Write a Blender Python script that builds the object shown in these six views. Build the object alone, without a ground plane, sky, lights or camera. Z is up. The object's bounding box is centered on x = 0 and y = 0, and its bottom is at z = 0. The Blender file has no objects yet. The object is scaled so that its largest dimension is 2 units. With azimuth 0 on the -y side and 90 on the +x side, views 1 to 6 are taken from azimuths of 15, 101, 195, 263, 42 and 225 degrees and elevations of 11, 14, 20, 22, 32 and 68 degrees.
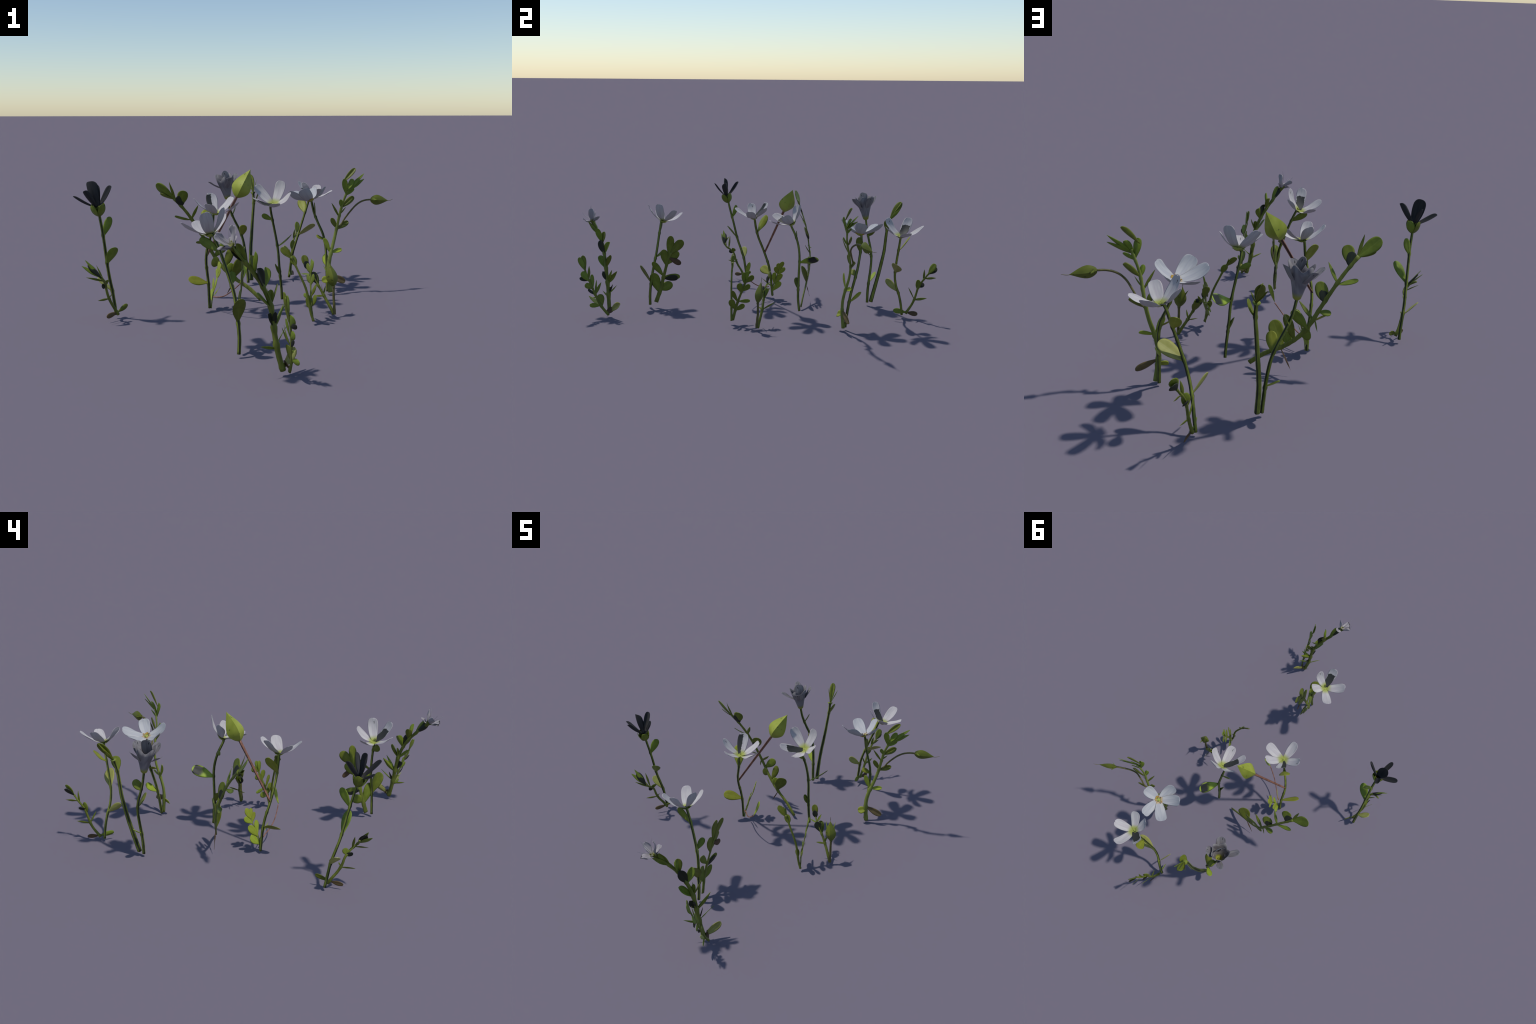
# A patch of low marsh herbs: eleven small plants with fleshy leaves, white
# five-petalled flowers, buds and side shoots.
import bpy, math, random
from mathutils import Vector, Matrix

random.seed(11)
rnd = random.Random(7)

# ------------------------------------------------------------------ spines
# centre lines of stems and shoots (metres), bottom to top
SPINES = {
    'A': [(-0.551, -0.213, 0.017), (-0.552, -0.224, 0.078), (-0.555, -0.235, 0.139), (-0.556, -0.254, 0.198), (-0.554, -0.274, 0.256), (-0.553, -0.289, 0.316), (-0.552, -0.303, 0.376), (-0.551, -0.319, 0.436), (-0.553, -0.334, 0.496)],
    'A2': [(-0.531, -0.230, 0.023), (-0.541, -0.249, 0.058), (-0.546, -0.272, 0.091), (-0.551, -0.289, 0.127), (-0.554, -0.300, 0.165), (-0.546, -0.324, 0.195), (-0.541, -0.352, 0.217), (-0.563, -0.359, 0.242), (-0.595, -0.351, 0.265)],
    'B': [(0.393, -0.784, 0.020), (0.377, -0.792, 0.084), (0.366, -0.798, 0.150), (0.359, -0.804, 0.216), (0.350, -0.813, 0.281), (0.328, -0.828, 0.342), (0.300, -0.851, 0.398), (0.270, -0.884, 0.448), (0.242, -0.921, 0.496)],
    'B2': [(0.416, -0.779, 0.016), (0.427, -0.803, 0.051), (0.434, -0.824, 0.088), (0.436, -0.841, 0.128), (0.439, -0.856, 0.169), (0.440, -0.872, 0.210), (0.438, -0.889, 0.250), (0.435, -0.902, 0.291), (0.432, -0.918, 0.332)],
    'C': [(0.177, -0.625, 0.014), (0.179, -0.623, 0.077), (0.173, -0.618, 0.138), (0.164, -0.610, 0.199), (0.150, -0.601, 0.259), (0.129, -0.594, 0.317), (0.108, -0.590, 0.375), (0.085, -0.587, 0.433), (0.058, -0.584, 0.489)],
    'C2': [(0.170, -0.591, 0.029), (0.163, -0.579, 0.065), (0.156, -0.567, 0.102), (0.154, -0.557, 0.140), (0.155, -0.547, 0.178), (0.157, -0.536, 0.215), (0.159, -0.525, 0.253), (0.161, -0.512, 0.290), (0.161, -0.496, 0.325)],
    'D': [(-0.165, 0.032, 0.012), (-0.165, 0.026, 0.074), (-0.165, 0.019, 0.137), (-0.167, 0.007, 0.198), (-0.165, -0.012, 0.257), (-0.153, -0.031, 0.315), (-0.132, -0.048, 0.371), (-0.115, -0.060, 0.430), (-0.106, -0.068, 0.492)],
    'D2': [(-0.157, 0.034, 0.011), (-0.155, 0.034, 0.034), (-0.152, 0.035, 0.057), (-0.150, 0.039, 0.079), (-0.146, 0.047, 0.101), (-0.142, 0.055, 0.122), (-0.139, 0.064, 0.143), (-0.136, 0.071, 0.165), (-0.133, 0.077, 0.187)],
    'F': [(0.152, 0.245, 0.026), (0.150, 0.237, 0.086), (0.144, 0.235, 0.147), (0.138, 0.236, 0.207), (0.133, 0.237, 0.268), (0.124, 0.237, 0.328), (0.114, 0.229, 0.388), (0.107, 0.211, 0.445), (0.105, 0.185, 0.500)],
    'G': [(-0.127, 0.606, 0.016), (-0.132, 0.606, 0.078), (-0.139, 0.610, 0.140), (-0.149, 0.616, 0.202), (-0.162, 0.619, 0.262), (-0.182, 0.613, 0.320), (-0.206, 0.598, 0.376), (-0.226, 0.584, 0.433), (-0.237, 0.574, 0.493)],
    'G2': [(-0.114, 0.627, 0.025), (-0.121, 0.641, 0.086), (-0.127, 0.655, 0.147), (-0.129, 0.669, 0.209), (-0.128, 0.681, 0.271), (-0.127, 0.692, 0.333), (-0.124, 0.697, 0.395), (-0.121, 0.703, 0.457), (-0.128, 0.716, 0.518)],
    'H': [(0.063, 0.810, 0.015), (0.072, 0.802, 0.076), (0.083, 0.789, 0.135), (0.100, 0.771, 0.192), (0.118, 0.763, 0.250), (0.135, 0.766, 0.309), (0.152, 0.772, 0.369), (0.169, 0.779, 0.428), (0.187, 0.785, 0.487)],
    'H2': [(0.068, 0.830, 0.025), (0.065, 0.848, 0.053), (0.063, 0.864, 0.082), (0.063, 0.876, 0.113), (0.063, 0.884, 0.145), (0.064, 0.892, 0.177), (0.065, 0.907, 0.206), (0.069, 0.925, 0.233), (0.078, 0.942, 0.261)],
    'I': [(0.339, 0.519, 0.013), (0.335, 0.525, 0.075), (0.331, 0.533, 0.137), (0.326, 0.543, 0.199), (0.318, 0.557, 0.259), (0.301, 0.570, 0.318), (0.274, 0.577, 0.373), (0.249, 0.582, 0.430), (0.235, 0.581, 0.490)],
    'I2': [(0.357, 0.510, 0.013), (0.350, 0.503, 0.083), (0.347, 0.502, 0.152), (0.354, 0.515, 0.220), (0.367, 0.533, 0.287), (0.380, 0.540, 0.355), (0.394, 0.532, 0.424), (0.412, 0.521, 0.491), (0.435, 0.523, 0.557)],
    'J1': [(0.378, -0.091, 0.017), (0.366, -0.094, 0.055), (0.358, -0.096, 0.095), (0.351, -0.097, 0.134), (0.341, -0.100, 0.173), (0.326, -0.103, 0.210), (0.309, -0.106, 0.246), (0.292, -0.108, 0.282), (0.274, -0.109, 0.318)],
    'J2': [(0.448, 0.068, 0.012), (0.431, 0.072, 0.040), (0.414, 0.077, 0.067), (0.397, 0.081, 0.094), (0.381, 0.083, 0.122), (0.364, 0.083, 0.150), (0.347, 0.083, 0.178), (0.327, 0.085, 0.203), (0.307, 0.095, 0.226)],
    'J3': [(0.451, 0.063, 0.014), (0.450, 0.063, 0.031), (0.448, 0.065, 0.048), (0.447, 0.066, 0.065), (0.445, 0.068, 0.081), (0.444, 0.068, 0.098), (0.443, 0.068, 0.115), (0.443, 0.068, 0.132), (0.443, 0.067, 0.150)],
    'E': [(0.043, 0.238, 0.018), (-0.024, 0.243, 0.074), (-0.099, 0.247, 0.119), (-0.167, 0.252, 0.174), (-0.219, 0.251, 0.244), (-0.258, 0.236, 0.321), (-0.299, 0.217, 0.397), (-0.341, 0.189, 0.469), (-0.388, 0.155, 0.535)],
    'J1b': [(0.373, -0.086, 0.020), (0.368, -0.079, 0.049), (0.362, -0.073, 0.077), (0.359, -0.065, 0.106), (0.357, -0.056, 0.134), (0.354, -0.046, 0.162), (0.351, -0.035, 0.190), (0.349, -0.025, 0.218), (0.349, -0.014, 0.246)],
    'Dpet': [(-0.139, 0.013, 0.075), (-0.115, 0.002, 0.077), (-0.094, -0.015, 0.084), (-0.073, -0.031, 0.092), (-0.053, -0.045, 0.104), (-0.033, -0.058, 0.119), (-0.013, -0.068, 0.135), (0.007, -0.077, 0.153), (0.026, -0.084, 0.171)],
    'I2stalk': [(0.391, 0.552, 0.345), (0.402, 0.554, 0.376), (0.418, 0.550, 0.404), (0.437, 0.546, 0.431), (0.457, 0.544, 0.457), (0.477, 0.553, 0.480), (0.500, 0.570, 0.497), (0.525, 0.588, 0.505), (0.553, 0.606, 0.506)],
}
# leaves: foot, tip, width, direction the blade faces, kind of leaf
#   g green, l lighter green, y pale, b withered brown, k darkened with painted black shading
LEAVES = {
    'A': [
        ((-0.551, -0.312, 0.407), (-0.529, -0.277, 0.494), 0.038, (-0.80, 0.60, -0.03), 'g'),
        ((-0.554, -0.281, 0.274), (-0.487, -0.327, 0.363), 0.045, (-0.45, 0.61, 0.65), 'g'),
        ((-0.556, -0.233, 0.136), (-0.619, -0.250, 0.201), 0.044, (0.73, -0.06, 0.68), 'y'),
    ],
    'A2': [
        ((-0.548, -0.286, 0.112), (-0.574, -0.346, 0.115), 0.010, (-0.97, 0.14, -0.19), 'g'),
        ((-0.548, -0.286, 0.112), (-0.538, -0.276, 0.132), 0.006, (-0.97, 0.14, -0.19), 'g'),
        ((-0.554, -0.305, 0.179), (-0.542, -0.301, 0.205), 0.028, (-0.97, 0.14, -0.19), 'g'),
        ((-0.554, -0.304, 0.177), (-0.556, -0.336, 0.181), 0.024, (-0.97, 0.14, -0.19), 'k'),
        ((-0.543, -0.334, 0.202), (-0.581, -0.334, 0.279), 0.012, (-0.97, 0.14, -0.19), 'g'),
        ((-0.539, -0.343, 0.207), (-0.604, -0.392, 0.232), 0.010, (-0.97, 0.14, -0.19), 'g'),
        ((-0.545, -0.361, 0.228), (-0.608, -0.386, 0.310), 0.022, (-0.97, 0.14, -0.19), 'g'),
        ((-0.543, -0.361, 0.226), (-0.597, -0.379, 0.291), 0.033, (-0.97, 0.14, -0.19), 'k'),
        ((-0.547, -0.362, 0.230), (-0.617, -0.403, 0.286), 0.022, (-0.97, 0.14, -0.19), 'g'),
        ((-0.533, -0.236, 0.035), (-0.506, -0.177, 0.060), 0.024, (-0.97, 0.14, -0.19), 'g'),
        ((-0.533, -0.236, 0.035), (-0.558, -0.297, 0.026), 0.024, (-0.97, 0.14, -0.19), 'b'),
    ],
    'B': [
        ((0.391, -0.785, 0.028), (0.421, -0.707, 0.087), 0.037, (0.78, -0.54, 0.33), 'y'),
        ((0.371, -0.794, 0.106), (0.324, -0.850, 0.126), 0.011, (0.78, -0.60, 0.19), 'g'),
        ((0.369, -0.796, 0.120), (0.400, -0.730, 0.186), 0.007, (0.94, -0.14, -0.30), 'g'),
        ((0.369, -0.796, 0.120), (0.367, -0.768, 0.180), 0.011, (0.97, 0.24, -0.08), 'k'),
        ((0.369, -0.796, 0.120), (0.357, -0.788, 0.160), 0.011, (0.91, 0.37, 0.19), 'g'),
        ((0.361, -0.801, 0.191), (0.347, -0.829, 0.244), 0.029, (0.96, -0.27, 0.12), 'k'),
        ((0.361, -0.801, 0.191), (0.373, -0.822, 0.252), 0.018, (0.15, -0.93, -0.33), 'k'),
        ((0.362, -0.801, 0.182), (0.382, -0.733, 0.260), 0.024, (0.97, -0.01, -0.25), 'g'),
        ((0.361, -0.801, 0.186), (0.397, -0.757, 0.270), 0.014, (0.93, -0.09, -0.35), 'g'),
        ((0.355, -0.809, 0.262), (0.315, -0.862, 0.325), 0.034, (0.77, 0.14, 0.62), 'g'),
        ((0.354, -0.810, 0.267), (0.367, -0.774, 0.345), 0.021, (0.95, 0.21, -0.25), 'g'),
        ((0.354, -0.810, 0.271), (0.337, -0.798, 0.332), 0.010, (0.91, 0.38, 0.18), 'g'),
        ((0.352, -0.812, 0.280), (0.345, -0.836, 0.330), 0.010, (0.88, 0.36, 0.31), 'g'),
        ((0.354, -0.810, 0.271), (0.349, -0.800, 0.328), 0.022, (0.24, -0.95, 0.19), 'g'),
        ((0.331, -0.825, 0.337), (0.314, -0.853, 0.414), 0.041, (0.94, -0.33, 0.09), 'k'),
        ((0.331, -0.825, 0.337), (0.327, -0.791, 0.408), 0.035, (0.85, -0.45, 0.26), 'g'),
        ((0.305, -0.846, 0.391), (0.286, -0.838, 0.457), 0.036, (0.86, -0.41, 0.29), 'g'),
        ((0.301, -0.850, 0.398), (0.312, -0.873, 0.478), 0.030, (0.89, 0.46, 0.02), 'g'),
        ((0.276, -0.876, 0.438), (0.235, -0.921, 0.499), 0.032, (0.81, -0.58, 0.12), 'k'),
        ((0.280, -0.871, 0.432), (0.254, -0.912, 0.511), 0.028, (0.78, -0.62, -0.07), 'g'),
        ((0.276, -0.876, 0.438), (0.253, -0.949, 0.505), 0.021, (0.96, -0.03, 0.29), 'g'),
    ],
    'B2': [
        ((0.437, -0.894, 0.266), (0.440, -0.926, 0.341), 0.029, (0.83, 0.68, 0.22), 'g'),
        ((0.437, -0.894, 0.266), (0.424, -0.911, 0.349), 0.029, (0.83, 0.68, 0.22), 'g'),
        ((0.441, -0.873, 0.211), (0.454, -0.908, 0.264), 0.037, (0.69, 0.76, 0.34), 'g'),
        ((0.441, -0.874, 0.214), (0.470, -0.915, 0.233), 0.022, (0.69, 0.75, 0.32), 'k'),
        ((0.438, -0.856, 0.168), (0.458, -0.890, 0.197), 0.030, (0.78, 0.54, 0.16), 'g'),
        ((0.438, -0.855, 0.165), (0.421, -0.865, 0.244), 0.022, (0.79, 0.56, 0.14), 'g'),
        ((0.441, -0.875, 0.217), (0.419, -0.879, 0.292), 0.015, (0.70, 0.74, 0.31), 'g'),
        ((0.436, -0.843, 0.132), (0.453, -0.877, 0.168), 0.016, (0.84, 0.73, 0.27), 'k'),
        ((0.436, -0.843, 0.132), (0.409, -0.844, 0.213), 0.011, (0.84, 0.73, 0.27), 'g'),
        ((0.436, -0.844, 0.134), (0.397, -0.823, 0.196), 0.017, (0.84, 0.75, 0.25), 'g'),
        ((0.436, -0.839, 0.121), (0.460, -0.864, 0.116), 0.010, (0.85, 0.63, 0.34), 'g'),
        ((0.434, -0.817, 0.072), (0.471, -0.864, 0.084), 0.025, (0.83, 0.76, 0.13), 'g'),
        ((0.431, -0.811, 0.063), (0.419, -0.825, 0.134), 0.042, (0.74, 0.74, 0.13), 'g'),
        ((0.434, -0.819, 0.075), (0.461, -0.872, 0.134), 0.020, (0.83, 0.75, 0.14), 'y'),
        ((0.421, -0.789, 0.030), (0.390, -0.762, 0.050), 0.030, (0.78, 0.53, 0.35), 'b'),
    ],
    'C': [
        ((0.092, -0.588, 0.417), (0.010, -0.595, 0.468), 0.036, (0.22, -0.95, 0.23), 'g'),
        ((0.172, -0.618, 0.143), (0.194, -0.667, 0.250), 0.057, (0.68, -0.61, -0.41), 'g'),
        ((0.140, -0.597, 0.288), (0.133, -0.545, 0.329), 0.030, (0.58, -0.45, 0.67), 'g'),
    ],
    'C2': [
        ((0.159, -0.573, 0.083), (0.174, -0.604, 0.202), 0.056, (0.86, 0.32, -0.11), 'g'),
        ((0.155, -0.566, 0.105), (0.139, -0.500, 0.138), 0.051, (0.87, 0.15, 0.05), 'g'),
        ((0.155, -0.546, 0.181), (0.176, -0.603, 0.269), 0.035, (0.88, 0.17, -0.04), 'g'),
        ((0.155, -0.546, 0.181), (0.130, -0.456, 0.179), 0.032, (0.88, 0.17, -0.04), 'g'),
        ((0.159, -0.527, 0.244), (0.167, -0.538, 0.343), 0.045, (0.86, 0.15, -0.17), 'g'),
        ((0.159, -0.525, 0.252), (0.145, -0.458, 0.330), 0.043, (0.87, 0.18, -0.17), 'g'),
        ((0.162, -0.509, 0.299), (0.165, -0.493, 0.424), 0.042, (0.98, 0.24, 0.05), 'g'),
        ((0.161, -0.500, 0.318), (0.146, -0.430, 0.397), 0.048, (0.94, 0.16, -0.09), 'g'),
        ((0.154, -0.549, 0.169), (0.132, -0.468, 0.172), 0.036, (0.89, 0.16, -0.14), 'k'),
        ((0.162, -0.510, 0.297), (0.142, -0.445, 0.257), 0.032, (0.98, 0.27, 0.06), 'b'),
    ],
    'D': [
        ((-0.165, 0.019, 0.142), (-0.243, -0.051, 0.168), 0.053, (0.57, -0.37, 0.73), 'l'),
        ((-0.120, -0.056, 0.405), (-0.165, -0.009, 0.506), 0.060, (-0.65, 0.53, -0.54), 'l'),
    ],
    'D2': [
        ((-0.151, 0.035, 0.067), (-0.094, -0.019, 0.136), 0.007, (-0.85, -0.43, 0.12), 'l'),
        ((-0.154, 0.035, 0.044), (-0.168, 0.081, 0.099), 0.045, (-0.76, -0.63, 0.25), 'l'),
        ((-0.149, 0.041, 0.086), (-0.162, 0.090, 0.150), 0.036, (-0.92, -0.52, 0.21), 'l'),
        ((-0.148, 0.044, 0.091), (-0.129, 0.049, 0.166), 0.028, (-0.93, -0.58, 0.26), 'l'),
        ((-0.138, 0.068, 0.153), (-0.154, 0.109, 0.192), 0.030, (-0.69, -0.50, 0.13), 'l'),
        ((-0.138, 0.068, 0.154), (-0.115, 0.056, 0.204), 0.027, (-0.69, -0.51, 0.13), 'l'),
        ((-0.135, 0.074, 0.175), (-0.136, 0.101, 0.233), 0.032, (-0.79, -0.66, 0.21), 'l'),
        ((-0.134, 0.076, 0.181), (-0.118, 0.073, 0.226), 0.025, (-0.83, -0.64, 0.25), 'l'),
    ],
    'F': [
        ((0.107, 0.217, 0.434), (0.056, 0.206, 0.460), 0.026, (0.24, -0.97, 0.05), 'g'),
        ((0.130, 0.237, 0.299), (0.173, 0.346, 0.338), 0.059, (-0.72, 0.03, 0.69), 'x'),
        ((0.144, 0.235, 0.148), (0.121, 0.219, 0.211), 0.028, (0.94, -0.05, 0.33), 'g'),
        ((0.141, 0.235, 0.172), (0.122, 0.216, 0.211), 0.011, (-0.25, 0.91, 0.33), 'g'),
    ],
    'G': [
        ((-0.167, 0.621, 0.281), (-0.144, 0.574, 0.349), 0.042, (-0.19, 0.78, 0.60), 'l'),
        ((-0.216, 0.592, 0.397), (-0.207, 0.626, 0.442), 0.040, (-0.85, -0.32, 0.41), 'g'),
        ((-0.137, 0.610, 0.133), (-0.200, 0.642, 0.185), 0.031, (0.40, -0.48, 0.78), 'l'),
    ],
    'G2': [
        ((-0.119, 0.700, 0.453), (-0.092, 0.711, 0.523), 0.044, (-0.92, -0.08, 0.38), 'g'),
        ((-0.128, 0.716, 0.518), (-0.163, 0.776, 0.614), 0.037, (-0.90, 0.13, -0.41), 'g'),
        ((-0.127, 0.716, 0.513), (-0.124, 0.776, 0.583), 0.015, (-0.95, -0.21, 0.22), 'g'),
        ((-0.128, 0.716, 0.518), (-0.179, 0.750, 0.582), 0.015, (-0.77, -0.56, -0.30), 'g'),
        ((-0.128, 0.716, 0.518), (-0.163, 0.776, 0.614), 0.035, (-0.04, 0.85, -0.53), 'g'),
    ],
    'H': [
        ((0.087, 0.784, 0.152), (0.051, 0.714, 0.212), 0.035, (0.93, -0.22, 0.30), 'y'),
        ((0.124, 0.763, 0.272), (0.220, 0.773, 0.337), 0.059, (-0.53, 0.48, 0.70), 'y'),
        ((0.161, 0.776, 0.400), (0.122, 0.833, 0.472), 0.047, (-0.01, -0.79, 0.62), 'l'),
    ],
    'H2': [
        ((0.063, 0.873, 0.105), (0.068, 0.942, 0.120), 0.015, (0.77, -0.59, 0.25), 'g'),
        ((0.063, 0.874, 0.107), (0.060, 0.838, 0.175), 0.008, (0.77, -0.59, 0.25), 'g'),
        ((0.064, 0.893, 0.183), (0.056, 0.923, 0.198), 0.030, (0.77, -0.59, 0.25), 'k'),
        ((0.063, 0.888, 0.168), (0.068, 0.894, 0.222), 0.035, (0.77, -0.59, 0.25), 'g'),
        ((0.065, 0.917, 0.220), (0.073, 0.920, 0.284), 0.014, (0.77, -0.59, 0.25), 'g'),
        ((0.067, 0.924, 0.231), (0.071, 0.986, 0.239), 0.013, (0.77, -0.59, 0.25), 'g'),
        ((0.077, 0.941, 0.259), (0.076, 0.978, 0.318), 0.036, (0.77, -0.59, 0.25), 'g'),
        ((0.077, 0.941, 0.259), (0.073, 0.986, 0.296), 0.036, (0.77, -0.59, 0.25), 'k'),
        ((0.068, 0.834, 0.031), (0.077, 0.762, 0.043), 0.029, (0.77, -0.59, 0.25), 'g'),
        ((0.068, 0.834, 0.031), (0.072, 0.896, 0.026), 0.026, (0.77, -0.59, 0.25), 'b'),
    ],
    'I': [
        ((0.313, 0.565, 0.289), (0.271, 0.537, 0.310), 0.030, (0.57, -0.30, 0.76), 'l'),
        ((0.259, 0.580, 0.402), (0.252, 0.570, 0.485), 0.036, (0.99, 0.08, 0.09), 'g'),
        ((0.330, 0.534, 0.147), (0.308, 0.595, 0.202), 0.041, (-0.57, -0.65, 0.50), 'l'),
    ],
    'I2': [
        ((0.349, 0.502, 0.088), (0.317, 0.474, 0.077), 0.039, (0.44, -0.70, 0.57), 'l'),
        ((0.347, 0.500, 0.111), (0.430, 0.547, 0.065), 0.035, (0.59, -0.76, 0.28), 'b'),
        ((0.352, 0.516, 0.223), (0.319, 0.503, 0.306), 0.025, (0.48, -0.88, 0.06), 'l'),
        ((0.353, 0.517, 0.227), (0.408, 0.551, 0.241), 0.024, (0.42, -0.81, 0.41), 'l'),
        ((0.379, 0.542, 0.354), (0.353, 0.521, 0.412), 0.025, (0.55, -0.83, -0.06), 'g'),
        ((0.378, 0.542, 0.349), (0.437, 0.569, 0.390), 0.029, (0.23, -0.93, 0.29), 'g'),
        ((0.392, 0.534, 0.418), (0.358, 0.491, 0.496), 0.012, (0.62, -0.77, -0.15), 'g'),
        ((0.394, 0.532, 0.428), (0.429, 0.530, 0.472), 0.007, (0.01, -1.00, -0.06), 'g'),
        ((0.405, 0.524, 0.468), (0.402, 0.502, 0.514), 0.021, (0.46, -0.81, -0.35), 'g'),
        ((0.405, 0.524, 0.468), (0.466, 0.549, 0.525), 0.031, (0.19, -0.96, 0.22), 'g'),
        ((0.425, 0.517, 0.531), (0.466, 0.547, 0.569), 0.019, (0.33, -0.88, 0.33), 'g'),
        ((0.429, 0.519, 0.539), (0.419, 0.503, 0.622), 0.030, (0.40, -0.91, -0.13), 'g'),
        ((0.412, 0.510, 0.602), (0.471, 0.547, 0.673), 0.026, (0.27, -0.93, 0.24), 'g'),
        ((0.436, 0.515, 0.559), (0.514, 0.580, 0.646), 0.020, (0.34, -0.87, 0.35), 'g'),
        ((0.436, 0.515, 0.559), (0.515, 0.579, 0.617), 0.021, (0.40, -0.84, 0.37), 'g'),
        ((0.436, 0.515, 0.559), (0.459, 0.545, 0.618), 0.027, (0.32, -0.89, 0.33), 'g'),
    ],
    'J1': [
        ((0.279, -0.108, 0.308), (0.228, -0.117, 0.356), 0.031, (0.45, -0.82, 0.35), 'g'),
        ((0.279, -0.108, 0.308), (0.238, -0.129, 0.336), 0.011, (0.57, -0.76, 0.30), 'g'),
        ((0.279, -0.108, 0.308), (0.249, -0.104, 0.354), 0.007, (0.42, -0.84, 0.36), 'g'),
        ((0.295, -0.107, 0.277), (0.274, -0.104, 0.320), 0.031, (0.45, -0.85, 0.29), 'g'),
        ((0.279, -0.108, 0.308), (0.261, -0.107, 0.352), 0.018, (0.89, 0.24, 0.38), 'g'),
        ((0.361, -0.095, 0.079), (0.348, -0.089, 0.131), 0.024, (0.20, -0.96, 0.18), 'g'),
    ],
    'J2': [
        ((0.395, 0.082, 0.097), (0.355, 0.054, 0.100), 0.010, (0.53, -0.72, 0.44), 'g'),
        ((0.392, 0.082, 0.102), (0.402, 0.077, 0.147), 0.008, (0.25, -0.96, -0.16), 'g'),
        ((0.364, 0.083, 0.152), (0.331, 0.078, 0.209), 0.039, (0.49, -0.85, 0.21), 'k'),
        ((0.368, 0.083, 0.144), (0.333, 0.109, 0.201), 0.035, (0.28, -0.80, 0.54), 'g'),
        ((0.332, 0.083, 0.198), (0.281, 0.083, 0.199), 0.008, (0.00, -0.89, 0.45), 'g'),
        ((0.329, 0.083, 0.202), (0.330, 0.115, 0.239), 0.011, (0.36, -0.71, 0.61), 'g'),
        ((0.311, 0.092, 0.221), (0.288, 0.106, 0.285), 0.033, (0.39, -0.86, 0.33), 'g'),
        ((0.311, 0.092, 0.221), (0.301, 0.094, 0.259), 0.028, (0.44, -0.88, 0.17), 'k'),
        ((0.394, 0.082, 0.099), (0.372, 0.146, 0.136), 0.009, (0.95, 0.15, 0.28), 'g'),
        ((0.368, 0.083, 0.144), (0.350, 0.096, 0.208), 0.022, (0.96, 0.18, 0.24), 'g'),
    ],
    'J3': [
        ((0.443, 0.067, 0.150), (0.418, 0.080, 0.258), 0.057, (0.39, -0.90, 0.20), 'g'),
        ((0.443, 0.067, 0.150), (0.388, 0.082, 0.245), 0.010, (0.37, -0.86, 0.35), 'g'),
        ((0.443, 0.067, 0.150), (0.422, 0.121, 0.235), 0.010, (0.30, -0.78, 0.56), 'g'),
    ],
    'E': [
        ((-0.384, 0.157, 0.531), (-0.469, 0.124, 0.610), 0.058, (0.13, 0.86, 0.49), 'g'),
        ((-0.384, 0.157, 0.531), (-0.455, 0.137, 0.560), 0.021, (0.05, 0.76, 0.65), 'g'),
        ((-0.381, 0.159, 0.527), (-0.401, 0.124, 0.622), 0.014, (-0.11, 0.94, 0.32), 'g'),
        ((-0.357, 0.176, 0.497), (-0.336, 0.150, 0.576), 0.052, (-0.34, 0.86, 0.37), 'g'),
        ((-0.357, 0.177, 0.496), (-0.360, 0.152, 0.550), 0.045, (-0.34, 0.86, 0.37), 'k'),
        ((-0.316, 0.208, 0.425), (-0.267, 0.176, 0.503), 0.016, (-0.37, 0.76, 0.54), 'g'),
        ((-0.313, 0.210, 0.420), (-0.397, 0.181, 0.441), 0.023, (-0.07, 0.69, 0.72), 'g'),
        ((-0.272, 0.230, 0.351), (-0.241, 0.215, 0.426), 0.054, (-0.47, 0.81, 0.35), 'g'),
        ((-0.271, 0.230, 0.349), (-0.257, 0.219, 0.394), 0.044, (-0.47, 0.81, 0.35), 'k'),
        ((-0.232, 0.249, 0.266), (-0.163, 0.227, 0.335), 0.018, (-0.40, 0.67, 0.62), 'g'),
        ((-0.249, 0.241, 0.304), (-0.303, 0.234, 0.299), 0.029, (-0.14, 0.62, 0.77), 'g'),
        ((-0.213, 0.256, 0.224), (-0.144, 0.262, 0.302), 0.044, (-0.05, 1.02, 0.05), 'g'),
        ((-0.186, 0.253, 0.192), (-0.223, 0.247, 0.207), 0.057, (-0.23, 0.99, 0.14), 'g'),
        ((-0.158, 0.252, 0.161), (-0.115, 0.253, 0.276), 0.041, (-0.03, 0.95, -0.07), 'g'),
        ((-0.107, 0.247, 0.120), (-0.055, 0.233, 0.232), 0.064, (-0.56, 0.75, 0.36), 'g'),
        ((-0.131, 0.250, 0.138), (-0.117, 0.249, 0.198), 0.040, (-0.25, 1.11, 0.02), 'g'),
        ((-0.097, 0.247, 0.115), (-0.149, 0.261, 0.025), 0.007, (-0.54, 0.72, 0.43), 'b'),
        ((-0.237, 0.247, 0.277), (-0.254, 0.256, 0.218), 0.007, (-0.47, 0.84, 0.27), 'g'),
    ],
    'Dpet': [
        ((0.028, -0.086, 0.176), (0.049, -0.066, 0.265), 0.034, (-0.59, -0.74, 0.31), 'l'),
    ],
    'J1b': [
        ((0.362, -0.073, 0.078), (0.389, -0.095, 0.140), 0.035, (0.89, 0.70, -0.20), 'g'),
        ((0.363, -0.073, 0.074), (0.331, -0.029, 0.097), 0.034, (0.90, 0.73, -0.22), 'g'),
        ((0.358, -0.060, 0.120), (0.388, -0.086, 0.189), 0.023, (0.73, 0.59, -0.01), 'g'),
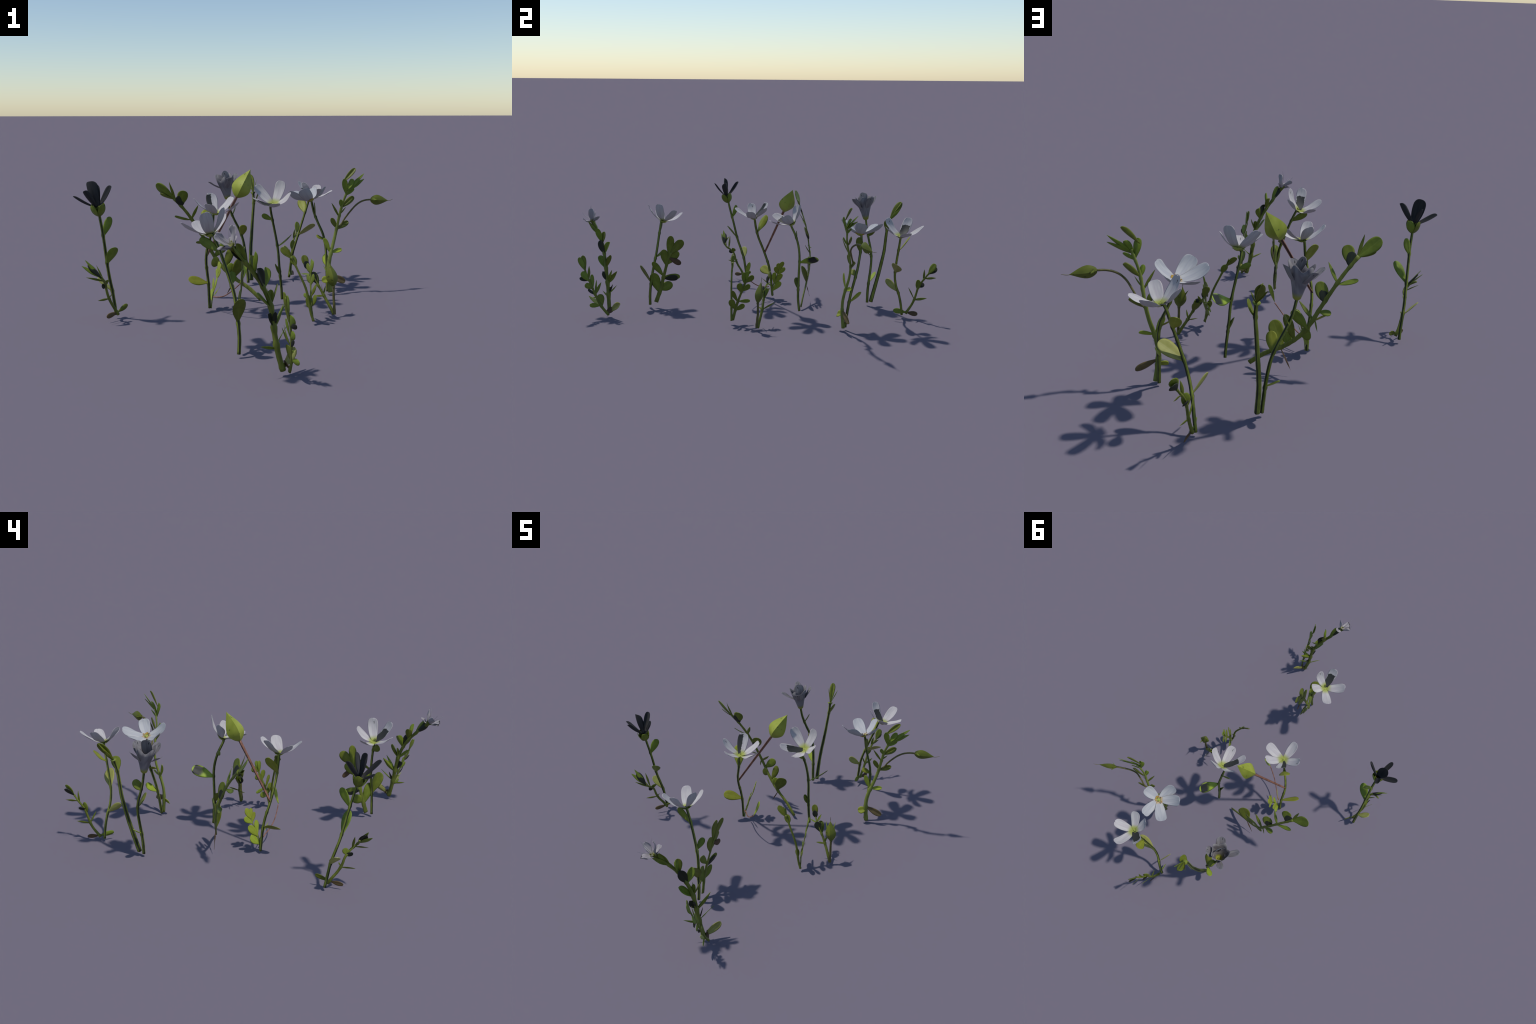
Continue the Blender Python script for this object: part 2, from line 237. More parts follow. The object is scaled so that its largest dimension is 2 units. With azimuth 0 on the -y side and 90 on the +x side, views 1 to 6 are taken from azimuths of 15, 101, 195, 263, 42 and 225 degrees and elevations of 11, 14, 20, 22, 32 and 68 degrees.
        ((0.358, -0.059, 0.124), (0.312, -0.003, 0.116), 0.021, (0.72, 0.63, -0.03), 'g'),
        ((0.353, -0.042, 0.173), (0.369, -0.052, 0.228), 0.033, (0.67, 0.49, -0.16), 'g'),
        ((0.353, -0.039, 0.181), (0.326, 0.000, 0.210), 0.032, (0.69, 0.51, -0.10), 'g'),
        ((0.349, -0.024, 0.218), (0.360, -0.026, 0.287), 0.029, (0.82, 0.70, -0.06), 'g'),
        ((0.349, -0.020, 0.229), (0.321, 0.020, 0.259), 0.033, (0.83, 0.59, -0.15), 'g'),
        ((0.349, -0.016, 0.240), (0.350, -0.008, 0.291), 0.023, (0.83, 0.50, -0.22), 'g'),
    ],
}
# flowers: centre, petal tips
FLOWERS = {
    'A': ((-0.554, -0.352, 0.563), [(-0.579, -0.370, 0.661), (-0.655, -0.382, 0.594), (-0.486, -0.345, 0.640), (-0.570, -0.435, 0.626), (-0.592, -0.280, 0.639)]),
    'D': ((-0.094, -0.072, 0.501), [(0.017, -0.065, 0.553), (-0.092, -0.181, 0.553), (-0.039, 0.010, 0.568), (-0.190, -0.105, 0.569), (-0.140, -0.000, 0.584)]),
    'F': ((0.120, 0.192, 0.518), [(0.211, 0.163, 0.572), (0.154, 0.071, 0.533), (0.051, 0.075, 0.553), (0.148, 0.239, 0.628), (0.026, 0.201, 0.607)]),
    'I': ((0.233, 0.572, 0.502), [(0.310, 0.586, 0.570), (0.205, 0.471, 0.564), (0.129, 0.503, 0.548), (0.122, 0.647, 0.535), (0.216, 0.691, 0.551), (0.309, 0.588, 0.576)]),
    'H': ((0.208, 0.784, 0.493), [(0.262, 0.710, 0.545), (0.307, 0.824, 0.527), (0.167, 0.710, 0.579), (0.209, 0.901, 0.550), (0.114, 0.825, 0.575)]),
    'C': ((0.048, -0.577, 0.485), [(0.104, -0.580, 0.592), (0.055, -0.664, 0.581), (-0.054, -0.634, 0.534), (-0.045, -0.493, 0.522), (0.078, -0.494, 0.555)]),
    'G': ((-0.236, 0.574, 0.494), [(-0.195, 0.497, 0.616), (-0.316, 0.624, 0.620), (-0.191, 0.605, 0.629), (-0.318, 0.488, 0.591), (-0.245, 0.551, 0.648)]),
    'B': ((0.239, -0.933, 0.511), [(0.227, -0.988, 0.509), (0.251, -0.929, 0.578), (0.238, -0.885, 0.532), (0.184, -0.934, 0.543), (0.210, -0.975, 0.497)]),
    'Dbud': ((-0.046, 0.118, 0.559), [(0.006, 0.175, 0.686), (-0.015, 0.095, 0.611), (-0.050, 0.180, 0.605)]),
    'Ibud': ((0.553, 0.608, 0.506), [(0.635, 0.662, 0.497), (0.657, 0.681, 0.503)]),
}
BUD_STALK_FOOT = (-0.164, -0.018, 0.275)
# the way each flat-grown shoot faces
CARD_J1b = (0.78, 0.61, -0.11)
CARD_E = (-0.14, 0.99, 0.04)
CARD_C2 = (0.96, 0.27, -0.06)
CARD_B2 = (0.73, 0.64, 0.25)
CARD_D2 = (-0.81, -0.54, 0.24)

# ------------------------------------------------------------------ materials
def material(name):
    m = bpy.data.materials.new(name)
    m.use_nodes = True
    nt = m.node_tree
    nt.nodes.clear()
    return m, nt, nt.nodes, nt.links

def noise_ramp(nt, coord, scale, stops, detail=4.0, stretch=None):
    n, l = nt.nodes, nt.links
    tex = n.new('ShaderNodeTexNoise')
    tex.inputs['Scale'].default_value = scale
    tex.inputs['Detail'].default_value = detail
    if stretch:
        mp = n.new('ShaderNodeMapping')
        mp.inputs['Scale'].default_value = stretch
        l.new(coord, mp.inputs['Vector'])
        l.new(mp.outputs['Vector'], tex.inputs['Vector'])
    else:
        l.new(coord, tex.inputs['Vector'])
    ramp = n.new('ShaderNodeValToRGB')
    el = ramp.color_ramp.elements
    while len(el) < len(stops):
        el.new(0.5)
    for e, (p, c) in zip(el, stops):
        e.position = p
        e.color = (*c, 1)
    l.new(tex.outputs['Fac'], ramp.inputs['Fac'])
    return ramp.outputs['Color'], tex.outputs['Fac']

def mix(nt, fac, a, b, mode='MIX'):
    mx = nt.nodes.new('ShaderNodeMix')
    mx.data_type = 'RGBA'
    mx.blend_type = mode
    for sock, val in ((mx.inputs[0], fac), (mx.inputs[6], a), (mx.inputs[7], b)):
        if isinstance(val, (int, float)):
            sock.default_value = val
        elif isinstance(val, tuple):
            sock.default_value = (*val, 1)
        else:
            nt.links.new(val, sock)
    return mx.outputs[2]

def math_node(nt, op, a, b=None, c=None):
    m = nt.nodes.new('ShaderNodeMath')
    m.operation = op
    for i, v in enumerate((a, b, c)):
        if v is None:
            continue
        if isinstance(v, (int, float)):
            m.inputs[i].default_value = v
        else:
            nt.links.new(v, m.inputs[i])
    return m.outputs[0]

def smooth(nt, v, lo, hi):
    m = nt.nodes.new('ShaderNodeMapRange')
    m.interpolation_type = 'SMOOTHSTEP'
    m.inputs[1].default_value = lo
    m.inputs[2].default_value = hi
    nt.links.new(v, m.inputs[0])
    return m.outputs[0]

def finish(nt, color, rough=0.55, translucent=0.0, bump=None, bump_strength=0.15, spec=0.25):
    n, l = nt.nodes, nt.links
    p = n.new('ShaderNodeBsdfPrincipled')
    p.inputs['Roughness'].default_value = rough
    p.inputs['Specular IOR Level'].default_value = spec
    if isinstance(color, tuple):
        p.inputs['Base Color'].default_value = (*color, 1)
    else:
        l.new(color, p.inputs['Base Color'])
    if bump is not None:
        b = n.new('ShaderNodeBump')
        b.inputs['Strength'].default_value = bump_strength
        b.inputs['Distance'].default_value = 0.002
        l.new(bump, b.inputs['Height'])
        l.new(b.outputs['Normal'], p.inputs['Normal'])
    out = n.new('ShaderNodeOutputMaterial')
    if translucent:
        t = n.new('ShaderNodeBsdfTranslucent')
        if isinstance(color, tuple):
            t.inputs['Color'].default_value = (*color, 1)
        else:
            l.new(color, t.inputs['Color'])
        ms = n.new('ShaderNodeMixShader')
        ms.inputs[0].default_value = translucent
        l.new(p.outputs[0], ms.inputs[1])
        l.new(t.outputs[0], ms.inputs[2])
        l.new(ms.outputs[0], out.inputs[0])
    else:
        l.new(p.outputs[0], out.inputs[0])

def coords(nt, kind):
    return nt.nodes.new('ShaderNodeTexCoord').outputs[kind]

def leaf_material(name, dark, light, rib, translucent=0.0, patch=None, stain=None):
    m, nt, n, l = material(name)
    obj = coords(nt, 'Object')
    gen = coords(nt, 'Generated')
    col, fac = noise_ramp(nt, obj, 28.0, [(0.3, dark), (0.7, light)])
    if patch:
        pc, _ = noise_ramp(nt, obj, 60.0, [(0.0, (0, 0, 0)), (0.58, (0, 0, 0)), (0.72, (1, 1, 1))])
        col = mix(nt, pc, col, patch)
    sep = n.new('ShaderNodeSeparateXYZ')
    l.new(gen, sep.inputs[0])
    # pale midrib along the blade, in from the edge
    off = math_node(nt, 'ABSOLUTE', math_node(nt, 'SUBTRACT', sep.outputs[0], 0.5))
    ribm = math_node(nt, 'SUBTRACT', 1.0, smooth(nt, off, 0.015, 0.05))
    col = mix(nt, math_node(nt, 'MULTIPLY', ribm, 0.35), col, rib)
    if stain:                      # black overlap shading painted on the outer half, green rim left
        yj = math_node(nt, 'MULTIPLY_ADD', fac, 0.3, math_node(nt, 'SUBTRACT', sep.outputs[1], 0.15))
        inner = math_node(nt, 'MULTIPLY', math_node(nt, 'SUBTRACT', 1.0, smooth(nt, off, 0.38, 0.44)),
                          math_node(nt, 'SUBTRACT', 1.0, smooth(nt, sep.outputs[1], 0.91, 0.95)))
        col = mix(nt, math_node(nt, 'MULTIPLY', inner, smooth(nt, yj, 0.42, 0.62)), col, stain)
    info = n.new('ShaderNodeObjectInfo')
    hsv = n.new('ShaderNodeHueSaturation')
    l.new(math_node(nt, 'MULTIPLY_ADD', info.outputs['Random'], 0.5, 0.75), hsv.inputs['Value'])
    l.new(math_node(nt, 'MULTIPLY_ADD', info.outputs['Random'], 0.03, 0.485), hsv.inputs['Hue'])
    l.new(col, hsv.inputs['Color'])
    finish(nt, hsv.outputs['Color'], 0.5, translucent, fac, 0.25)
    return m

def petal_material(name, white, lilac, foot, patch='none', dark=(0.03, 0.032, 0.03), translucent=0.0, foot_end=0.3):
    m, nt, n, l = material(name)
    gen = coords(nt, 'Generated')
    obj = coords(nt, 'Object')
    sep = n.new('ShaderNodeSeparateXYZ')
    l.new(gen, sep.inputs[0])
    x, y = sep.outputs[0], sep.outputs[1]
    col, fac = noise_ramp(nt, obj, 9.0, [(0.35, lilac), (0.62, white)], 5.0, (9, 1.2, 1))
    wob = n.new('ShaderNodeTexNoise')
    wob.inputs['Scale'].default_value = 90
    wob.inputs['Detail'].default_value = 3
    l.new(obj, wob.inputs['Vector'])
    jit = math_node(nt, 'MULTIPLY_ADD', wob.outputs['Fac'], 0.22, -0.11)
    yj = math_node(nt, 'ADD', y, jit)
    col = mix(nt, math_node(nt, 'SUBTRACT', 1.0, smooth(nt, y, 0.06, foot_end)), col, foot)
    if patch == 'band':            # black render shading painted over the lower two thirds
        side = math_node(nt, 'ABSOLUTE', math_node(nt, 'SUBTRACT', math_node(nt, 'ADD', x, jit), 0.5))
        mask = math_node(nt, 'MULTIPLY', math_node(nt, 'LESS_THAN', yj, 0.66), math_node(nt, 'LESS_THAN', side, 0.4))
        col = mix(nt, mask, col, dark)
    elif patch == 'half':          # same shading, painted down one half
        mask = math_node(nt, 'MULTIPLY', math_node(nt, 'LESS_THAN', math_node(nt, 'ADD', x, jit), 0.47),
                         math_node(nt, 'LESS_THAN', yj, 0.93))
        col = mix(nt, mask, col, dark)
    elif patch == 'fleck':         # small dark streak near the tip
        sx = math_node(nt, 'ABSOLUTE', math_node(nt, 'SUBTRACT', x, 0.63))
        sy = math_node(nt, 'ABSOLUTE', math_node(nt, 'SUBTRACT', y, 0.83))
        d = math_node(nt, 'ADD', math_node(nt, 'MULTIPLY', sx, 1.7), math_node(nt, 'ADD', sy, jit))
        col = mix(nt, math_node(nt, 'SUBTRACT', 1.0, smooth(nt, d, 0.05, 0.12)), col, dark)
    elif patch == 'tip':
        col = mix(nt, smooth(nt, yj, 0.86, 0.93), col, dark)
    finish(nt, col, 0.6, translucent, fac, 0.12, 0.2)
    return m

def stem_material(name, dark, light, rough=0.5, mottle=22.0):
    m, nt, n, l = material(name)
    obj = coords(nt, 'Object')
    col, fac = noise_ramp(nt, obj, mottle, [(0.32, dark), (0.68, light)], 5.0, (3.0, 3.0, 0.7))
    finish(nt, col, rough, 0, fac, 0.3)
    return m

def bud_material(name, dark, light, vein):
    m, nt, n, l = material(name)
    obj = coords(nt, 'Object')
    col, fac = noise_ramp(nt, obj, 18.0, [(0.3, dark), (0.7, light)])
    v, _ = noise_ramp(nt, obj, 55.0, [(0.0, (0, 0, 0)), (0.64, (0, 0, 0)), (0.7, (1, 1, 1))], 6.0)
    col = mix(nt, v, col, vein)
    finish(nt, col, 0.5, 0.0, fac, 0.3)
    return m

MAT = {
    'g': leaf_material('leaf_green', (0.095, 0.125, 0.010), (0.155, 0.195, 0.020), (0.18, 0.21, 0.035)),
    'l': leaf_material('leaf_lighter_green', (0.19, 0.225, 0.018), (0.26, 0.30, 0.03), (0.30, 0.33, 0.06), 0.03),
    'y': leaf_material('leaf_pale', (0.27, 0.28, 0.06), (0.36, 0.37, 0.11), (0.40, 0.40, 0.16), 0.05),
    'b': leaf_material('leaf_withered', (0.075, 0.05, 0.022), (0.14, 0.095, 0.04), (0.15, 0.11, 0.05), 0.05),
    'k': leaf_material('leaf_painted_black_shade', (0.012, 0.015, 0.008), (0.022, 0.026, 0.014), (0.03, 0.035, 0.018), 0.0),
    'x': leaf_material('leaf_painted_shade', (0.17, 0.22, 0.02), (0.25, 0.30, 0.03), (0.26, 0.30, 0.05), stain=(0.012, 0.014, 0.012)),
    'stem': stem_material('stem_green', (0.10, 0.125, 0.018), (0.21, 0.25, 0.035)),
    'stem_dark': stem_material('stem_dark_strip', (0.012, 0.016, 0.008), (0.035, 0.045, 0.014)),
    'shoot': stem_material('shoot_green', (0.085, 0.105, 0.014), (0.15, 0.175, 0.026)),
    'shoot_light': stem_material('shoot_light_green', (0.13, 0.16, 0.028), (0.20, 0.24, 0.045)),
    'red': stem_material('stalk_reddish', (0.10, 0.045, 0.03), (0.27, 0.125, 0.08)),
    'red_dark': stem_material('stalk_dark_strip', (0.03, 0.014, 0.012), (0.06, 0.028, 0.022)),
    'brown': stem_material('stem_brownish', (0.075, 0.07, 0.02), (0.14, 0.125, 0.04)),
    'bud': bud_material('bud_light_green', (0.20, 0.235, 0.022), (0.28, 0.31, 0.045), (0.04, 0.05, 0.010)),
    'budg': bud_material('bud_green', (0.085, 0.105, 0.010), (0.14, 0.16, 0.020), (0.05, 0.06, 0.010)),
    'centre': stem_material('flower_centre', (0.22, 0.265, 0.035), (0.32, 0.35, 0.08), 0.6, 60),
    'pollen': stem_material('anther', (0.30, 0.17, 0.03), (0.45, 0.30, 0.05), 0.7, 80),
    'anther_dark': stem_material('anther_dark', (0.03, 0.028, 0.03), (0.06, 0.05, 0.05), 0.7, 80),
    'w': petal_material('petal_white', (0.45, 0.435, 0.425), (0.37, 0.34, 0.36), (0.28, 0.31, 0.07)),
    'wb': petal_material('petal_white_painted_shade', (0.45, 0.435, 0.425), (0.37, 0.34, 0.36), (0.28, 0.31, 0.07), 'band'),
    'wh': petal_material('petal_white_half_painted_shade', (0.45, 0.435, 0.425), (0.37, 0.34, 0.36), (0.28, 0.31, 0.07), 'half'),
    'wf': petal_material('petal_white_flecked', (0.45, 0.435, 0.425), (0.37, 0.34, 0.36), (0.28, 0.31, 0.07), 'fleck'),
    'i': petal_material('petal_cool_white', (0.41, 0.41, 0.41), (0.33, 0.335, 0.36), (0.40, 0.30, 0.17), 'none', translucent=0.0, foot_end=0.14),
    't': petal_material('petal_trumpet', (0.21, 0.20, 0.205), (0.13, 0.12, 0.135), (0.24, 0.25, 0.04), 'none', translucent=0.0, foot_end=0.24),
    'tf': petal_material('petal_trumpet_tipped', (0.21, 0.20, 0.205), (0.13, 0.12, 0.135), (0.30, 0.28, 0.30), 'fleck', translucent=0.0, foot_end=0.1),
    'd': petal_material('petal_faded', (0.33, 0.31, 0.32), (0.23, 0.21, 0.23), (0.20, 0.20, 0.06), 'none', (0.05, 0.045, 0.05), 0.0),
    'dt': petal_material('petal_faded_dark_tip', (0.33, 0.31, 0.32), (0.23, 0.21, 0.23), (0.20, 0.20, 0.06), 'tip', (0.05, 0.045, 0.05), 0.0),
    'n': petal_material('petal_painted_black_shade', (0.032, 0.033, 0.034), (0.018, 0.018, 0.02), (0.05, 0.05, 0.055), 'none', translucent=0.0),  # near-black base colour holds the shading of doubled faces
}

# ------------------------------------------------------------------ scene tree
WORLD = {}
def register(obj, world, parent=None):
    bpy.context.scene.collection.objects.link(obj)
    WORLD[obj.name] = world
    if parent is not None:
        obj.parent = parent
        obj.matrix_parent_inverse = Matrix.Identity(4)
        obj.matrix_basis = WORLD[parent.name].inverted() @ world
    else:
        obj.matrix_basis = world
    return obj

def mesh_object(name, verts, faces, mats, world, parent, face_mat=None, smooth_shade=True):
    me = bpy.data.meshes.new(name)
    me.from_pydata(verts, [], faces)
    for mt in mats:
        me.materials.append(mt)
    if face_mat:
        for p, k in zip(me.polygons, face_mat):
            p.material_index = k
    if smooth_shade:
        for p in me.polygons:
            p.use_smooth = True
    me.update()
    return register(bpy.data.objects.new(name, me), world, parent)

def frame(foot, tip, normal):
    """local y runs foot to tip, local z is the way the blade faces"""
    y = (tip - foot).normalized()
    z = normal - y * normal.dot(y)
    if z.length < 1e-4:
        z = y.orthogonal()
    z.normalize()
    x = y.cross(z)
    m = Matrix((x, y, z)).transposed().to_4x4()
    m.translation = foot
    return m

# ------------------------------------------------------------------ stems
def spline(pts, per=5):
    P = [Vector(p) for p in pts]
    P = [P[0] * 2 - P[1]] + P + [P[-1] * 2 - P[-2]]
    out = []
    for i in range(1, len(P) - 2):
        a, b, c, d = P[i - 1:i + 3]
        for k in range(per):
            t = k / per
            out.append(0.5 * ((2 * b) + (c - a) * t + (2 * a - 5 * b + 4 * c - d) * t * t + (3 * b - a - 3 * c + d) * t ** 3))
    out.append(P[-2])
    return out

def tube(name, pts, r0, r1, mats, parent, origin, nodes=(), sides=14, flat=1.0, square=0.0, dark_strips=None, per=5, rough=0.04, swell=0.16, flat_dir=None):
    """a swept stem: tapering, swollen at the leaf nodes, faintly ribbed"""
    C = spline(pts, per)
    n = len(C)
    L = [0.0]
    for a, b in zip(C, C[1:]):
        L.append(L[-1] + (b - a).length)
    tang = [(C[min(i + 1, n - 1)] - C[max(i - 1, 0)]).normalized() for i in range(n)]
    side = tang[0].orthogonal().normalized()
    node_s = []
    for q in nodes:
        i = min(range(n), key=lambda k: (C[k] - q).length)
        node_s.append(L[i])
    verts, faces, fm = [], [], []
    ph = rnd.random() * 6.28
    for i in range(n):
        side = (side - tang[i] * side.dot(tang[i])).normalized()
        up = tang[i].cross(side)
        thin = None
        if flat_dir is not None:
            thin = (flat_dir - tang[i] * flat_dir.dot(tang[i])).normalized()
        t = L[i] / L[-1]
        r = r0 + (r1 - r0) * t
        r *= 1 + swell * sum(math.exp(-((L[i] - s) / 0.007) ** 2) for s in node_s) 
        r *= 1 + rough * math.sin(i * 1.7 + ph) * math.sin(i * 0.6)
        r = min(r, max(r0, r1) * 1.4)
        for k in range(sides):
            a = 2 * math.pi * k / sides
            rr = r * (1 + square * math.cos(4 * a + ph))
            off = (side * math.cos(a) + up * math.sin(a)) * rr
            if thin is not None:
                off -= thin * off.dot(thin) * (1 - flat)
            verts.append(C[i] + off - origin)
    for i in range(n - 1):
        for k in range(sides):
            k2 = (k + 1) % sides
            faces.append((i * sides + k, i * sides + k2, (i + 1) * sides + k2, (i + 1) * sides + k))
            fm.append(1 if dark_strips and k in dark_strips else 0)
    faces.append(tuple(range(sides - 1, -1, -1)))
    fm.append(len(mats) - 1)
    faces.append(tuple((n - 1) * sides + k for k in range(sides)))
    fm.append(0)
    return mesh_object(name, verts, faces, mats, Matrix.Translation(origin), parent, fm)

# ------------------------------------------------------------------ blades
def blade(name, foot, tip, width, normal, mat, parent, shape='obovate', thick=None, sag=0.06, fold=0.12, cup=0.0,
          rows=16, cols=8, notch=0.0, wave=0.0, twist=0.0, lift=0.0, under=None):
    """a leaf or petal: closed thin solid with outline, midrib fold, cupping and bend"""
    foot, tip, normal = Vector(foot), Vector(tip), Vector(normal)
    L = (tip - foot).length
    w = width * 0.5
    if thick is None:
        thick = min(0.0055, 0.16 * width)
    # outline: how far out the edge is at each station along the blade
    tm, claw, ease, blunt = {'obovate': (0.66, 0.17, 1.25, 2.2), 'oval': (0.52, 0.3, 0.8, 2.2), 'lance': (0.5, 0.3, 1.0, 1.35),
                             'ovate': (0.36, 0.25, 0.9, 1.35), 'petal': (0.68, 0.42, 0.9, 2.7)}[shape]
    def half(t):
        if t < tm:
            return w * (claw + (1 - claw) * math.sin(math.pi / 2 * t / tm) ** ease)
        q = (t - tm) / (1 - tm)
        return w * max(0.0, 1 - q ** blunt) ** (1 / blunt if blunt > 2 else 0.8)
    ph = rnd.random() * 6.28
    def point(t, u, z):
        hw = half(t)
        x = u * hw
        y = t * L
        if notch and t > 0.8:
            y -= notch * L * (1 - abs(u)) ** 2 * ((t - 0.8) / 0.2)
        zz = z + fold * abs(x) + cup * x * x / max(w, 1e-6)
        zz -= sag * L * 4 * t * (1 - t)
        zz += lift * L * t * t - lift * L * t
        zz += wave * L * math.sin(9 * t + ph) * u * abs(u)
        if twist:
            a = twist * t
            x, zz = x * math.cos(a) - zz * math.sin(a), x * math.sin(a) + zz * math.cos(a)
        return (x, y, zz)
    verts, faces = [], []
    ring = 2 * cols
    for i in range(rows + 1):
        t = math.sin(math.pi / 2 * (i / rows)) ** 1.1 if i < rows else 1.0
        t = min(t, 0.9992)
        tt = thick * (0.5 + 0.5 * math.sin(math.pi * min(1, t * 0.9 + 0.08)))
        for k in range(cols + 1):
            u = -1 + 2 * k / cols
            verts.append(point(t, u, 0.5 * tt * math.sqrt(max(0.0, 1 - u * u))))
        for k in range(cols - 1, 0, -1):
            u = -1 + 2 * k / cols
            verts.append(point(t, u, -0.5 * tt * math.sqrt(max(0.0, 1 - u * u))))
    for i in range(rows):
        for k in range(ring):
            k2 = (k + 1) % ring
            faces.append((i * ring + k, i * ring + k2, (i + 1) * ring + k2, (i + 1) * ring + k))
    faces.append(tuple(range(ring - 1, -1, -1)))
    faces.append(tuple(rows * ring + k for k in range(ring)))
    sides = [0 if k < cols else 1 for i in range(rows) for k in range(ring)] + [0, 0]
    return mesh_object(name, verts, faces, [mat, under or mat], frame(foot, tip, normal), parent, sides)

# how strongly the blades of a shoot are folded along the midrib
FOLD = {'I2': 0.5, 'A2': 0.15, 'H2': 0.15, 'B': 0.6, 'B2': 0.08, 'D2': 0.08, 'J2': 0.35, 'J1': 0.3, 'C2': 0.06, 'E': 0.08, 'J1b': 0.06}

def leaves(key, parent, name='leaf'):
    for foot, tip, width, normal, kind in LEAVES.get(key, ()):
        L = (Vector(tip) - Vector(foot)).length
        ratio = width / L
        if ratio < 0.24:
            shape = 'lance'
        elif ratio > 0.62:
            shape = 'oval'
        else:
            shape = 'obovate'
        th = None
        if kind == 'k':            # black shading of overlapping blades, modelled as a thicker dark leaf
            th = min(0.008, 0.25 * width)
        blade(name, foot, tip, width * 1.04, normal, MAT[kind], parent, shape, th,
              sag=rnd.uniform(0.0, 0.05), fold=rnd.uniform(0.6, 1.3) * FOLD.get(key, 0.12), wave=rnd.uniform(0, 0.012),
              twist=rnd.uniform(-0.15, 0.15) if ratio < 0.4 else 0)

# ------------------------------------------------------------------ flowers
def ball(name, centre, axis, r, h, mat, parent, seg=14, rings=8, lobes=0, lobe=0.0):
    verts, faces = [], []
    for i in range(1, rings):
        a = math.pi * i / rings
        for k in range(seg):
            b = 2 * math.pi * k / seg
            rr = r * math.sin(a) * (1 + lobe * math.cos(lobes * b))
            verts.append((rr * math.cos(b), h * math.cos(a), rr * math.sin(b)))
    for i in range(rings - 2):
        for k in range(seg):
            k2 = (k + 1) % seg
            faces.append((i * seg + k, i * seg + k2, (i + 1) * seg + k2, (i + 1) * seg + k))
    verts += [(0, h, 0), (0, -h, 0)]
    t, b = len(verts) - 2, len(verts) - 1
    for k in range(seg):
        k2 = (k + 1) % seg
        faces.append((t, k2, k))
        faces.append((b, (rings - 2) * seg + k, (rings - 2) * seg + k2))
    centre, axis = Vector(centre), Vector(axis)
    return mesh_object(name, verts, faces, [mat], frame(centre, centre + axis, axis.orthogonal()), parent)

def lathe(name, centre, axis, profile, mat, parent, seg=40, scallop=0.0, lobes=5, wall=0.0016, phase=0.0):
    """open cup turned about its axis, with an inner wall and a scalloped rim"""
    verts, faces = [], []
    n = len(profile)
    rows = [(h, r) for h, r in profile] + [(h, r - wall) for h, r in reversed(profile)]
    for h, r in rows:
        q = h / profile[-1][0]
        for k in range(seg):
            a = 2 * math.pi * k / seg
            c = math.cos(lobes * a + phase)
            rr = max(r, 0.0015) * (1 + 0.10 * q * c)
            verts.append((rr * math.cos(a), h + scallop * (c - 1) * q ** 4, rr * math.sin(a)))
    m = len(rows)
    for i in range(m - 1):
        for k in range(seg):
            k2 = (k + 1) % seg
            faces.append((i * seg + k, i * seg + k2, (i + 1) * seg + k2, (i + 1) * seg + k))
    faces.append(tuple(range(seg - 1, -1, -1)))
    faces.append(tuple((m - 1) * seg + k for k in range(seg)))
    centre, axis = Vector(centre), Vector(axis)
    return mesh_object(name, verts, faces, [mat], frame(centre, centre + axis, axis.orthogonal()), parent)

def open_flower(key, plant, petal_kinds, width=0.054, centre_mat='centre', seed=0):
    c, tips = FLOWERS[key]
    c = Vector(c)
    tips = [Vector(t) for t in tips[:5]]
    axis = sum(((t - c).normalized() for t in tips), Vector()).normalized()
    r = random.Random(seed)
    cup = lathe('flower', c - axis * 0.012, axis, [(0.0, 0.005), (0.003, 0.011), (0.007, 0.018), (0.011, 0.024)],
                MAT[centre_mat], plant, 30, 0.001)
    ball('ovary', c - axis * 0.006, axis, 0.016, 0.006, MAT['centre'], cup, 18, 8)
    for t, kind in zip(tips, petal_kinds):
        d = (t - c).normalized()
        foot = c + d * 0.008 - axis * 0.007
        ww = width * r.uniform(0.95, 1.08)
        blade('petal', foot, t, ww, axis, MAT[kind], cup, 'petal', 0.002, sag=r.uniform(0.08, 0.12), fold=0.0,
              cup=r.uniform(0.08, 0.25), rows=24, cols=14, notch=r.choice((0.0, 0.03, 0.05)), wave=0.014, under=MAT['i' if kind == 'i' else 'w'])
    if centre_mat == 'centre':
        ball('stigma', c - axis * 0.0005, axis, 0.003, 0.002, MAT['brown'], cup, 10, 6)
        return cup
    for k in range(5):
        a = 2 * math.pi * k / 5 + r.random()
        s = axis.orthogonal().normalized()
        out = s * math.cos(a) + axis.cross(s) * math.sin(a)
        p0 = c + out * 0.009 - axis * 0.004
        p2 = c + out * 0.016 + axis * 0.008
        tube('stamen', [p0, p0.lerp(p2, 0.3), p0.lerp(p2, 0.7), p2], 0.0013, 0.0009, [MAT['centre']], cup, p0, sides=6, per=3)
        ball('anther', p2, out + axis * 0.4, 0.0022, 0.0042, MAT['anther_dark' if k % 2 else 'pollen'], cup, 8, 6)
    return cup

